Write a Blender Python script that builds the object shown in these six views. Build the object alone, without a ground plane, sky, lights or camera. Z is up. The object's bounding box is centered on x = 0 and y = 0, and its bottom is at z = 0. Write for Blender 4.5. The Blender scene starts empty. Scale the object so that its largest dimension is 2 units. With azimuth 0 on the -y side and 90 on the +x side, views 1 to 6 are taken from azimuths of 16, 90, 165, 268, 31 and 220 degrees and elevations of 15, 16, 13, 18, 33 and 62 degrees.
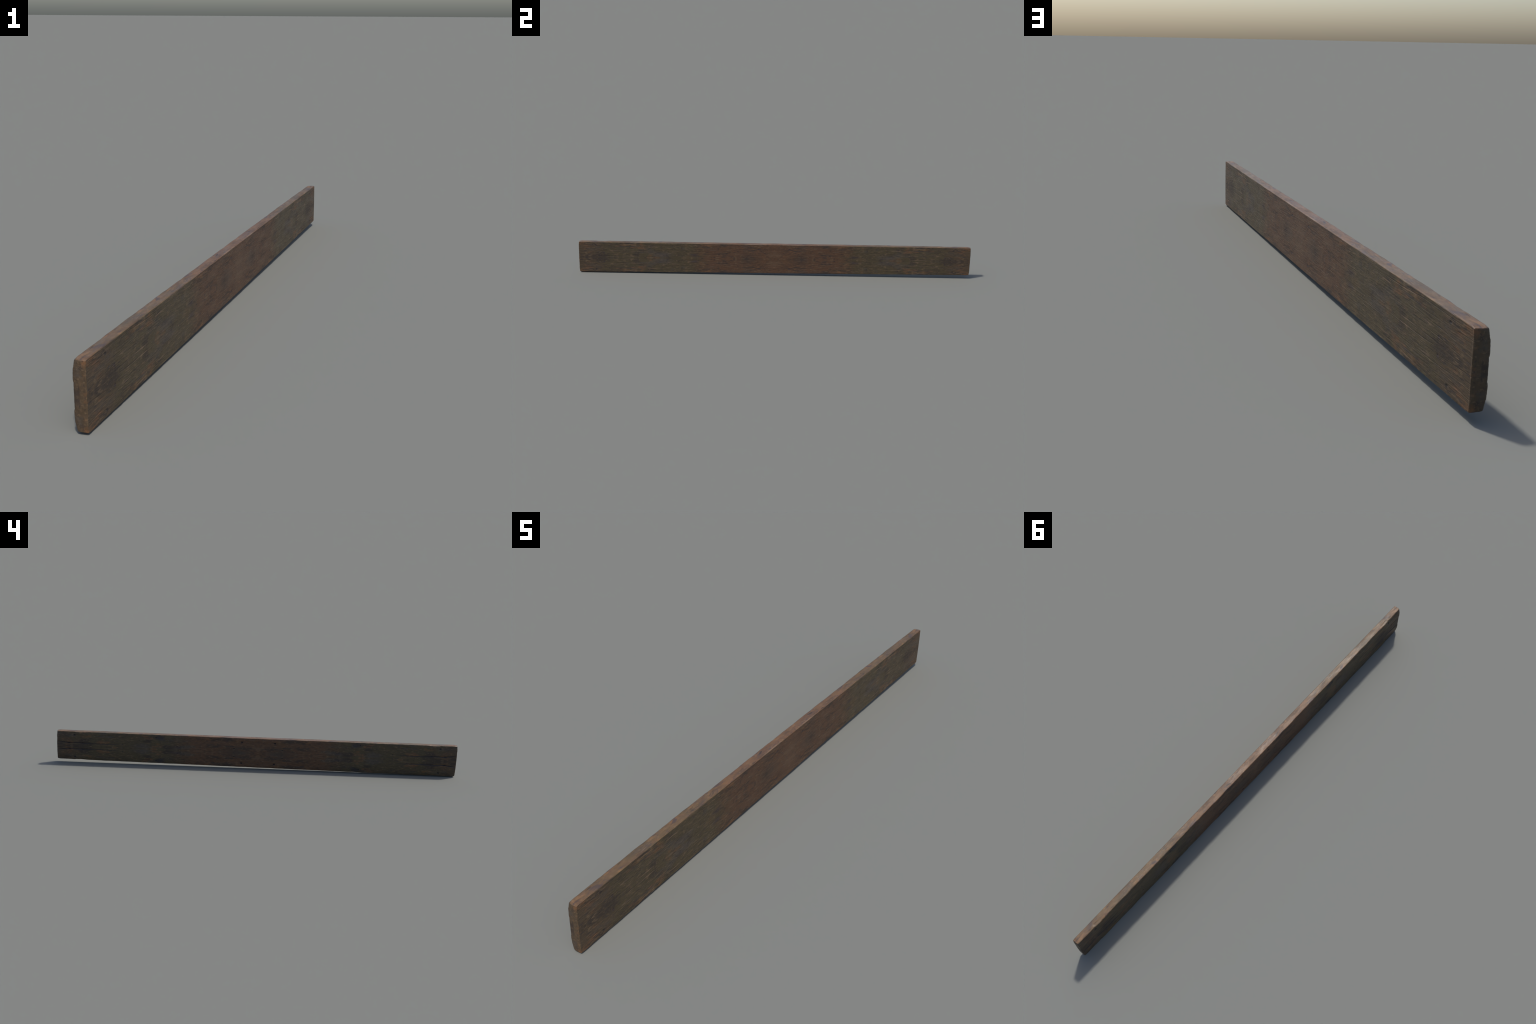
"""A single weathered wooden plank standing on its long edge.

The board is a fine box grid that is rounded, crowned, worn and split by rules
written in "board coordinates":  y runs along the length, c is the height above
the middle line, u = |y| and v = |c| (the wear of the board repeats mirrored
about its middle, both lengthwise and across).
"""
import bpy
import numpy as np

# ------------------------------------------------------------------ sizes (m)
HALF_LENGTH = 1.0
HALF_HEIGHT = 0.0727          # half height of the narrow (+y) end
MID_Z = 0.0868                # height of the middle line
FRONT_X = 0.0159              # smooth sawn face
BACK_EDGE_X = -0.0130         # rough face, at its long edges
BACK_CROWN = 0.0029           # rough face bulges this far in the middle
EDGE_R = 0.0031               # edge rounding
TAPER = 0.0154                # the board is this much taller at -y than at +y
STRETCH_LO, STRETCH_HI = 0.072, 0.103   # zone that takes up the taper

# ------------------------------------------------------- vectorised noise
def _hash(ix, iy, iz, seed):
    h = (ix * 374761393 + iy * 668265263 + iz * 2147483647 + seed * 1274126177) & 0xFFFFFFFF
    h = ((h ^ (h >> 13)) * 1274126177) & 0xFFFFFFFF
    h = ((h ^ (h >> 16)) * 2246822519) & 0xFFFFFFFF
    return ((h ^ (h >> 15)) & 0xFFFFFF) / float(0xFFFFFF) * 2.0 - 1.0

def noise(x, y, z=0.0, seed=1):
    x, y, z = np.broadcast_arrays(np.asarray(x, float), np.asarray(y, float), np.asarray(z, float))
    ix, iy, iz = (np.floor(a).astype(np.int64) for a in (x, y, z))
    fx, fy, fz = x - ix, y - iy, z - iz
    sx, sy, sz = (f * f * f * (f * (f * 6 - 15) + 10) for f in (fx, fy, fz))
    out = 0.0
    for dx in (0, 1):
        for dy in (0, 1):
            for dz in (0, 1):
                w = (sx if dx else 1 - sx) * (sy if dy else 1 - sy) * (sz if dz else 1 - sz)
                out = out + w * _hash(ix + dx, iy + dy, iz + dz, seed)
    return out

def fbm(x, y, z=0.0, seed=1, octaves=3):
    out, amp, f = 0.0, 1.0, 1.0
    for k in range(octaves):
        out = out + amp * noise(x * f, y * f, z * f, seed + 17 * k)
        amp *= 0.5
        f *= 2.03
    return out / 1.75

def smooth(a, b, x):
    t = np.clip((x - a) / (b - a), 0, 1)
    return t * t * (3 - 2 * t)

# ---------------------------------------------------------------- features
# place of the marks in (u, v), half sizes along u and v, depth of the dent
CRACK_U = [0.66, 0.675, 0.72, 0.76, 0.81, 0.855, 0.871, 0.90, 0.922, 0.945, 0.97, 1.0]
CRACK_V = [0.0178, 0.0172, 0.0155, 0.0145, 0.0143, 0.0150, 0.0158, 0.0152, 0.0145, 0.0152, 0.0185, 0.0210]
BACK_DENTS = [
    ("nail_hole",  0.0820, 0.0508, 0.0046, 0.0028, 0.0045),
    ("worm_hole",  0.1210, 0.0168, 0.0034, 0.0013, 0.0030),
    ("pit",        0.4040, 0.0165, 0.0022, 0.0016, 0.0020),
    ("crack_end",  0.6740, 0.0172, 0.0024, 0.0016, 0.0022),
    ("knot_split", 0.8700, 0.0158, 0.0034, 0.0017, 0.0018),
    ("dimple",     0.9400, 0.0150, 0.0060, 0.0036, 0.0022),
    ("star_split", 0.9120, 0.0555, 0.0046, 0.0017, 0.0026),
    ("knot_hole",  0.5080, 0.0580, 0.0036, 0.0026, 0.0022),
    ("knot_bowl",  0.4800, 0.0585, 0.0120, 0.0090, 0.0008),
    ("hollow",     0.1150, 0.0000, 0.0500, 0.0220, 0.0007),
    ("edge_scar",  0.7300, 0.0575, 0.0200, 0.0030, 0.0010),
]

# --------------------------------------------------------- box grid (open)
def spaced(half, step, fine, band):
    inner = np.linspace(-(half - band), half - band, max(2, int(round(2 * (half - band) / step)) + 1))
    edge = np.linspace(half - band, half, int(round(band / fine)) + 1)[1:]
    return np.concatenate([-edge[::-1], inner, edge])

def box_surface(ax, ay, az):
    """Vertices (grid indices) and quads of the surface of a box grid."""
    nx, ny, nz = len(ax), len(ay), len(az)
    quads = []
    def add(g, flip):
        a, b, c, d = g[:-1, :-1], g[1:, :-1], g[1:, 1:], g[:-1, 1:]
        q = np.stack([a, d, c, b] if flip else [a, b, c, d], -1).reshape(-1, 4)
        quads.append(q)
    def key(i, j, k):
        return (i * ny + j) * nz + k
    J, K = np.meshgrid(np.arange(ny), np.arange(nz), indexing="ij")
    add(key(nx - 1, J, K), False)
    add(key(0, J, K), True)
    I, K = np.meshgrid(np.arange(nx), np.arange(nz), indexing="ij")
    add(key(I, ny - 1, K), True)
    add(key(I, 0, K), False)
    I, J = np.meshgrid(np.arange(nx), np.arange(ny), indexing="ij")
    add(key(I, J, nz - 1), False)
    add(key(I, J, 0), True)
    q = np.concatenate(quads)
    keys, inv = np.unique(q, return_inverse=True)
    i, rest = keys // (ny * nz), keys % (ny * nz)
    return np.stack([ax[i], ay[rest // nz], az[rest % nz]], 1), inv.reshape(-1, 4)

def build_board():
    mid_x = (FRONT_X + BACK_EDGE_X) / 2
    half = np.array([(FRONT_X - BACK_EDGE_X) / 2, HALF_LENGTH, HALF_HEIGHT])
    ax = spaced(half[0], 0.0012, 0.0004, EDGE_R)
    ay = spaced(half[1], 0.0021, 0.0006, 0.008)
    az = spaced(half[2], 0.00062, 0.0004, EDGE_R)
    p, quads = box_surface(ax, ay, az)

    # which side a vertex belongs to, before rounding
    on_back = p[:, 0] <= -half[0] + 1e-9
    on_front = p[:, 0] >= half[0] - 1e-9
    on_long = np.abs(np.abs(p[:, 2]) - half[2]) < 1e-9
    on_end = np.abs(np.abs(p[:, 1]) - half[1]) < 1e-9

    # rounded box
    core = np.clip(p, -(half - EDGE_R), half - EDGE_R)
    d = p - core
    d /= np.maximum(np.linalg.norm(d, axis=1, keepdims=True), 1e-12)
    q = core + d * EDGE_R
    x, y, c = q[:, 0] + mid_x, q[:, 1].copy(), q[:, 2].copy()
    nrm = d
    u, v = np.abs(y), np.abs(c)
    back = smooth(FRONT_X, BACK_EDGE_X, x)            # 0 at front .. 1 at back
    face_b = smooth(0.25, 0.9, -nrm[:, 0])            # rough face only
    face_f = smooth(0.25, 0.9, nrm[:, 0])
    face_l = smooth(0.25, 0.9, np.abs(nrm[:, 2]))
    face_e = smooth(0.25, 0.9, np.abs(nrm[:, 1]))
    sgn_c, sgn_y = np.sign(c), np.sign(y)

    dx = np.zeros_like(x); dy = np.zeros_like(x); dc = np.zeros_like(x)

    # crown of the rough face, slow waviness along the board
    t = v / HALF_HEIGHT
    dx -= back * BACK_CROWN * (1 - t ** 2.6)
    dx += back * 0.0011 * fbm(u * 9, v * 14, seed=5)
    dx += back * 0.0009 * fbm(u * 30, v * 55, seed=9) * (0.35 + 0.65 * t)
    # chips out of the long edges of the rough face
    edge = smooth(0.80, 1.0, t) * smooth(0.45, 1.0, back)
    dx += edge * 0.0015 * np.clip(fbm(u * 24, 0.5, seed=21), 0, 1)
    dc -= sgn_c * edge * np.where(c > 0, 0.0008, 0.0004) * np.clip(fbm(u * 17, 3.5, seed=33) + 0.1, 0, 1)
    # a burr beside the star split: chamfered but standing proud, cut off short
    burr = smooth(0.835, 0.885, u) * smooth(0.915, 0.902, u)
    rim = smooth(0.62, 0.90, t) * smooth(0.45, 1.0, back)
    dx -= rim * 0.0016 * burr
    dc -= sgn_c * edge * 0.0020 * burr
    dx += rim * (0.0008 * smooth(0.904, 0.912, u) + 0.0005 * smooth(0.70, 1.0, u))
    # thinner towards the ends, fuller in the middle of the length
    dx += back * 0.0007 * smooth(0.60, 1.0, u)
    dx -= rim * 0.0012 * smooth(0.55, 0.10, u)
    # slight undulation of the sawn face's edges and of the narrow sides
    dx -= face_f * 0.0004 * (1 + fbm(u * 8, v * 20, seed=41))
    dc -= sgn_c * face_l * 0.0005 * (1 + fbm(u * 22, x * 60, seed=45))
    # rounder, slightly convex ends
    near_end = smooth(0.90, 1.0, u)
    xe = (x - mid_x) / half[0]
    dy -= sgn_y * near_end * (0.0018 * t ** 3 + 0.0014 * np.abs(xe) ** 3 * (xe < 0) + 0.0006 * xe ** 2)
    dy -= sgn_y * face_e * 0.0010 * (0.6 + fbm(x * 120, c * 60, seed=51))
    worn = smooth(0.985, 1.0, u) * smooth(0.90, 1.0, t)
    dc -= sgn_c * worn * 0.0014
    dx += worn * back * 0.0007

    # fibre grooves, lengthwise, on both wide faces
    warp = 0.004 * noise(u * 6, v * 18, seed=61)
    fibre = noise(u * 7, (v + warp) * 420, seed=63) * 0.6 + noise(u * 16, (v + warp) * 900, seed=64) * 0.4
    groove = np.clip(-fibre - 0.15, 0, 1)
    patchy = smooth(-0.3, 0.4, noise(u * 5, v * 25, seed=65))
    dx -= face_f * 0.00040 * groove * patchy
    # a few long checks in the sawn face: thin lines that start and stop
    n_check = noise(u * 4.5, (v + warp) * 105, seed=68)
    check = np.exp(-(n_check / 0.07) ** 2) * smooth(0.0, 0.45, noise(u * 9, v * 60, seed=69))
    dx -= face_f * 0.00055 * check * smooth(0.10, 0.35, u)
    dx += face_b * 0.00035 * groove * patchy
    dx += face_b * 0.0004 * fbm(u * 110, v * 260, seed=67)

    # lengthwise splits, open towards the ends, on the rough face
    cv = np.interp(u, CRACK_U, CRACK_V) + 0.0004 * noise(u * 60, 0.5, seed=71)
    width = 0.0004 + 0.0011 * smooth(0.70, 0.88, u) + 0.0004 * smooth(0.95, 1.0, u)
    depth = smooth(0.665, 0.72, u) * (0.0012 + 0.0012 * smooth(0.8, 0.9, u) - 0.0017 * smooth(0.97, 0.998, u))
    slit = np.exp(-np.abs((v - cv) / width) ** 2)
    dx += np.maximum(face_b, smooth(0.5, 0.9, back) * on_end) * depth * slit
    # the strip between the splits has sunk a little
    dx += back * 0.0009 * smooth(0.70, 0.90, u) * smooth(0.0009, -0.0009, v - cv)

    # holes, pits and knots
    for name, u0, v0, ru, rv, dep in BACK_DENTS:
        wob = 1 + 0.25 * noise(u * 220, v * 220, seed=81)
        r2 = ((u - u0) / ru) ** 2 + ((v - v0) / rv) ** 2
        sharp = 2.2 if dep > 0.0015 else 1.0
        dx += face_b * dep * np.exp(-(r2 * wob) ** sharp)
    # rim of the knot
    r = np.hypot((u - 0.480) / 1.25, v - 0.0585)
    dx += face_b * 0.0008 * np.exp(-((r - 0.0085) / 0.0011) ** 2)
    # radial legs of the star split
    for ang in (0.3, 1.5, 2.6, 3.9, 5.2):
        du, dv = u - 0.912, v - 0.0555
        along = du * np.cos(ang) + dv * np.sin(ang)
        across = -du * np.sin(ang) + dv * np.cos(ang)
        leg = np.exp(-(across / 0.0007) ** 2) * smooth(0.008, 0.001, along) * (along > 0)
        dx += face_b * 0.0014 * leg
    # shallow marks on the sawn face
    for u0, v0, ru, rv, dep in ((0.914, 0.0550, 0.004, 0.0018, 0.0010), (0.0765, 0.0475, 0.0045, 0.0016, 0.0009),
                                (0.871, 0.0160, 0.003, 0.0014, 0.0008)):
        dx -= face_f * dep * np.exp(-(((u - u0) / ru) ** 2 + ((v - v0) / rv) ** 2))

    x, y, c = x + dx, y + dy, c + dc

    # taper: everything below the middle strip sinks towards the -y end
    z0 = c + MID_Z
    s = np.clip((STRETCH_HI - z0) / (STRETCH_HI - STRETCH_LO), 0, 1)
    z = z0 - TAPER * (1 - y) / 2 * s

    # centre on the frame and stand it on the ground, exactly 2 m long
    y = y - (y.max() + y.min()) / 2
    y *= HALF_LENGTH / y.max()
    x = x - (x.max() + x.min()) / 2
    z = z - z.min()
    co = np.stack([x, y, z], 1)

    me = bpy.data.meshes.new("wooden_plank")
    me.vertices.add(len(co))
    me.vertices.foreach_set("co", co.astype(np.float32).ravel())
    me.loops.add(quads.size)
    me.loops.foreach_set("vertex_index", quads.astype(np.int32).ravel())
    me.polygons.add(len(quads))
    me.polygons.foreach_set("loop_start", np.arange(0, quads.size, 4, dtype=np.int32))
    me.polygons.foreach_set("use_smooth", np.ones(len(quads), dtype=bool))
    me.update(calc_edges=True)
    me.validate()
    return me

# ---------------------------------------------------------------- material
class Nodes:
    def __init__(self, tree):
        self.t = tree
    def new(self, kind, **props):
        n = self.t.nodes.new(kind)
        for k, val in props.items():
            setattr(n, k, val)
        return n
    def put(self, sock, val):
        if isinstance(val, bpy.types.NodeSocket):
            self.t.links.new(val, sock)
        elif val is not None:
            sock.default_value = val
    def math(self, op, a, b=None, c=None, clamp=False):
        n = self.new("ShaderNodeMath", operation=op, use_clamp=clamp)
        for i, val in enumerate((a, b, c)):
            self.put(n.inputs[i], val)
        return n.outputs[0]
    def vec(self, x, y, z):
        n = self.new("ShaderNodeCombineXYZ")
        for i, val in enumerate((x, y, z)):
            self.put(n.inputs[i], val)
        return n.outputs[0]
    def scale(self, v, s):
        n = self.new("ShaderNodeVectorMath", operation="MULTIPLY")
        self.put(n.inputs[0], v)
        n.inputs[1].default_value = s
        return n.outputs[0]
    def noise(self, v, s, detail=3.0, rough=0.55, dist=0.0, offset=None):
        v = self.scale(v, s)
        if offset is not None:
            a = self.new("ShaderNodeVectorMath", operation="ADD")
            self.put(a.inputs[0], v)
            a.inputs[1].default_value = offset
            v = a.outputs[0]
        n = self.new("ShaderNodeTexNoise")
        self.put(n.inputs["Vector"], v)
        n.inputs["Scale"].default_value = 1.0
        n.inputs["Detail"].default_value = detail
        n.inputs["Roughness"].default_value = rough
        n.inputs["Distortion"].default_value = dist
        return n.outputs["Fac"]
    def ramp(self, f, a, b, lo=0.0, hi=1.0):
        n = self.new("ShaderNodeMapRange", interpolation_type="SMOOTHSTEP")
        self.put(n.inputs["Value"], f)
        n.inputs["From Min"].default_value = a
        n.inputs["From Max"].default_value = b
        n.inputs["To Min"].default_value = lo
        n.inputs["To Max"].default_value = hi
        return n.outputs[0]
    def mix(self, f, a, b, blend="MIX"):
        n = self.new("ShaderNodeMix", data_type="RGBA", blend_type=blend)
        self.put(n.inputs[0], f)
        for sock, val in ((n.inputs[6], a), (n.inputs[7], b)):
            self.put(sock, val if isinstance(val, bpy.types.NodeSocket) else (*val, 1.0))
        return n.outputs[2]

RED_BROWN = (0.092, 0.048, 0.027)
OLIVE = (0.070, 0.052, 0.028)
GREY = (0.066, 0.055, 0.044)
PURPLE_DARK = (0.040, 0.029, 0.023)
RUST = (0.150, 0.072, 0.033)
TAN = (0.140, 0.094, 0.054)
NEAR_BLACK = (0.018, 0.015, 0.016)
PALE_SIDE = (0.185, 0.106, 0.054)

def wood_material():
    mat = bpy.data.materials.new("weathered_wood")
    mat.use_nodes = True
    tree = mat.node_tree
    tree.nodes.clear()
    k = Nodes(tree)
    out = k.new("ShaderNodeOutputMaterial")
    bsdf = k.new("ShaderNodeBsdfPrincipled")
    tree.links.new(bsdf.outputs[0], out.inputs[0])

    # board coordinates
    co = k.new("ShaderNodeTexCoord").outputs["Object"]
    sep = k.new("ShaderNodeSeparateXYZ")
    k.put(sep.inputs[0], co)
    x, y, z = sep.outputs
    u = k.math("ABSOLUTE", y)
    delta = k.math("MULTIPLY", k.math("SUBTRACT", 1.0, y), TAPER / 2)
    t = k.math("DIVIDE", k.math("SUBTRACT", STRETCH_HI, z),
               k.math("ADD", delta, STRETCH_HI - STRETCH_LO), clamp=True)
    c = k.math("SUBTRACT", k.math("MULTIPLY_ADD", delta, t, z), MID_Z)
    v = k.math("ABSOLUTE", c)
    P = k.vec(x, u, v)
    is_back = k.ramp(x, 0.004, -0.004)
    lengthwise = k.math("MULTIPLY", k.ramp(u, 0.997, 0.993), k.ramp(x, -0.009, -0.004, 0.45, 1.0))   # no fibre lines on the end grain, few on the rough face
    is_front = k.ramp(x, 0.006, 0.013)

    # a wandering copy of the coordinates for soft blotch edges
    wn = k.noise(P, (40, 14, 40), 3)
    uw = k.math("ADD", u, k.math("MULTIPLY", k.math("SUBTRACT", wn, 0.5), 0.16))

    # heartwood red in the middle, olive weathered wood towards the ends
    col = k.mix(k.ramp(uw, 0.30, 0.46), RED_BROWN, OLIVE)
    end_red = k.math("MULTIPLY", k.ramp(uw, 0.86, 0.93), 0.6)
    col = k.mix(end_red, col, (0.074, 0.046, 0.029))

    # blotches: rust, grey, purple-dark, tan
    n1 = k.noise(P, (34, 13, 34), 4, 0.62)
    col = k.mix(k.ramp(n1, 0.54, 0.70, 0, 0.75), col, RUST)
    n2 = k.noise(P, (42, 11, 42), 4, 0.6, offset=(3.1, 7.7, 1.3))
    col = k.mix(k.ramp(n2, 0.52, 0.66, 0, 0.85), col, PURPLE_DARK)
    n3 = k.noise(P, (26, 9, 26), 3, 0.55, offset=(9.1, 2.7, 5.3))
    col = k.mix(k.ramp(n3, 0.56, 0.72, 0, 0.65), col, GREY)
    n4 = k.noise(P, (120, 50, 160), 3, 0.6, offset=(1.7, 8.2, 4.4))
    col = k.mix(k.ramp(n4, 0.53, 0.70, 0, 0.70), col, TAN)
    n5 = k.noise(P, (160, 60, 190), 3, 0.6, offset=(6.7, 1.2, 9.4))
    col = k.mix(k.ramp(n5, 0.52, 0.72, 0, 0.75), col, PURPLE_DARK)

    def spot(u0, v0, ru, rv, wob=0.5, inner=0.55, outer=1.15):
        a = k.math("DIVIDE", k.math("SUBTRACT", u, u0), ru)
        b = k.math("DIVIDE", k.math("SUBTRACT", v, v0), rv)
        r = k.math("SQRT", k.math("ADD", k.math("MULTIPLY", a, a), k.math("MULTIPLY", b, b)))
        r = k.math("ADD", r, k.math("MULTIPLY", k.math("SUBTRACT", n5, 0.5), wob * 2))
        return k.ramp(r, outer, inner)

    # grey patch, dark patch and the dark streak near the long edges
    col = k.mix(k.math("MULTIPLY", spot(0.575, 0.012, 0.055, 0.014, 1.2, 0.2, 1.3), 0.5), col, (0.072, 0.060, 0.057))
    col = k.mix(k.math("MULTIPLY", spot(0.12, 0.0, 0.06, 0.026, 1.0, 0.3, 1.4), 0.5), col, PURPLE_DARK)
    col = k.mix(k.math("MULTIPLY", spot(0.735, 0.0515, 0.022, 0.0035, 1.0, 0.2, 1.4), 0.75), col, (0.040, 0.034, 0.034))
    col = k.mix(k.math("MULTIPLY", spot(0.78, 0.051, 0.022, 0.003, 1.0, 0.2, 1.4), 0.6), col, (0.045, 0.036, 0.036))
    col = k.mix(k.math("MULTIPLY", spot(0.01, 0.020, 0.035, 0.012, 1.4, 0.2, 1.4), 0.55), col, (0.120, 0.070, 0.040))
    col = k.mix(k.math("MULTIPLY", spot(0.41, 0.013, 0.024, 0.006, 1.4, 0.2, 1.4), 0.6), col, (0.045, 0.034, 0.036))

    # short dark dashes along the grain
    d1 = k.noise(P, (50, 34, 190), 2, 0.5, offset=(2.2, 5.9, 8.8))
    col = k.mix(k.math("MULTIPLY", k.ramp(d1, 0.60, 0.70, 0, 0.75), lengthwise), col, (0.032, 0.024, 0.024))

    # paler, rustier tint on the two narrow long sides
    narrow = k.ramp(v, HALF_HEIGHT - 0.0022, HALF_HEIGHT - 0.0010)
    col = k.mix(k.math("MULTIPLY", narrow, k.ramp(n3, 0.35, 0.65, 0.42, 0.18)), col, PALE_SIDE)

    n6 = k.noise(k.vec(x, u, c), (75, 24, 20), 4, 0.62, 0.4, offset=(5.5, 0.6, 3.9))
    col = k.mix(k.math("MULTIPLY", narrow, k.ramp(n6, 0.52, 0.66, 0, 0.80)), col, (0.058, 0.044, 0.042))
    n7 = k.noise(k.vec(x, u, c), (60, 20, 20), 4, 0.6, 0.4, offset=(1.5, 9.6, 7.9))
    col = k.mix(k.math("MULTIPLY", narrow, k.ramp(n7, 0.55, 0.70, 0, 0.65)), col, (0.200, 0.110, 0.052))

    # fine fibres: dark and pale hairlines along the length
    f1 = k.noise(P, (60, 11, 330), 3, 0.65, 0.25)
    col = k.mix(k.math("MULTIPLY", k.ramp(f1, 0.56, 0.68, 0, 0.8), lengthwise), col, PURPLE_DARK)
    f2 = k.noise(P, (60, 10, 300), 3, 0.6, 0.3, offset=(4.4, 3.3, 2.2))
    col = k.mix(k.math("MULTIPLY", k.ramp(f2, 0.61, 0.71, 0, 0.75), lengthwise), col, (0.165, 0.110, 0.072))

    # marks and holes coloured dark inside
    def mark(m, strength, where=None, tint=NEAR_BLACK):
        nonlocal col
        f = k.math("MULTIPLY", m, strength)
        if where is not None:
            f = k.math("MULTIPLY", f, where)
        col = k.mix(f, col, tint)

    mark(spot(0.912, 0.0555, 0.0060, 0.0042, 0.9), 0.75)
    mark(spot(0.871, 0.0158, 0.0055, 0.0045, 0.6), 0.70, None, (0.034, 0.024, 0.028))
    mark(spot(0.895, 0.0200, 0.022, 0.0016, 0.8), 0.55, None, (0.035, 0.028, 0.030))
    mark(spot(0.0765, 0.0475, 0.0080, 0.0034, 0.5), 0.75, is_front, (0.030, 0.023, 0.025))
    mark(spot(0.082, 0.0508, 0.0056, 0.0036, 0.3), 0.95, is_back)
    mark(spot(0.121, 0.0168, 0.0045, 0.0020, 0.5), 0.9, is_back)
    mark(spot(0.404, 0.0165, 0.0035, 0.0026, 0.5), 0.8, is_back)
    mark(spot(0.674, 0.0172, 0.0035, 0.0026, 0.5), 0.8, is_back)
    mark(spot(0.940, 0.0150, 0.0075, 0.0045, 0.5), 0.6, is_back, (0.034, 0.026, 0.028))
    mark(spot(0.508, 0.0580, 0.0055, 0.0040, 0.4), 0.85, is_back)
    mark(spot(0.488, 0.0580, 0.0240, 0.0130, 0.7, 0.5, 1.2), 0.75, is_back, (0.030, 0.026, 0.028))
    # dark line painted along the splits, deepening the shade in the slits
    fc = k.new("ShaderNodeFloatCurve")
    k.put(fc.inputs["Value"], u)
    cur = fc.mapping.curves[0]
    cur.points[0].location = (CRACK_U[0], CRACK_V[0] * 20)
    cur.points[1].location = (CRACK_U[-1], CRACK_V[-1] * 20)
    for a, b in list(zip(CRACK_U, CRACK_V))[1:-1]:
        cur.points.new(a, b * 20)
    for pt in cur.points:
        pt.handle_type = "VECTOR"
    fc.mapping.update()
    dist = k.math("ABSOLUTE", k.math("SUBTRACT", v, k.math("MULTIPLY", fc.outputs[0], 0.05)))
    line = k.math("MULTIPLY", k.ramp(dist, 0.0021, 0.0005), k.math("MULTIPLY", k.ramp(u, 0.67, 0.74), k.ramp(u, 0.998, 0.994)))
    mark(line, 0.9, is_back, (0.024, 0.020, 0.022))

    k.put(bsdf.inputs["Base Color"], col)
    rough = k.ramp(n2, 0.3, 0.7, 0.40, 0.58)
    k.put(bsdf.inputs["Roughness"], rough)
    bsdf.inputs["Specular IOR Level"].default_value = 0.26

    # fine grain
    g = k.math("ADD", k.math("MULTIPLY", k.math("MULTIPLY", f1, -1.0), lengthwise), k.math("MULTIPLY", n4, 0.7))
    bump = k.new("ShaderNodeBump")
    bump.inputs["Strength"].default_value = 0.8
    bump.inputs["Distance"].default_value = 0.0012
    k.put(bump.inputs["Height"], g)
    k.put(bsdf.inputs["Normal"], bump.outputs[0])
    return mat

mesh = build_board()
mesh.materials.append(wood_material())
plank = bpy.data.objects.new("wooden_plank", mesh)
plank["label"] = "long weathered brown wooden plank standing on its edge"
plank["category"] = "wooden plank"
bpy.context.scene.collection.objects.link(plank)
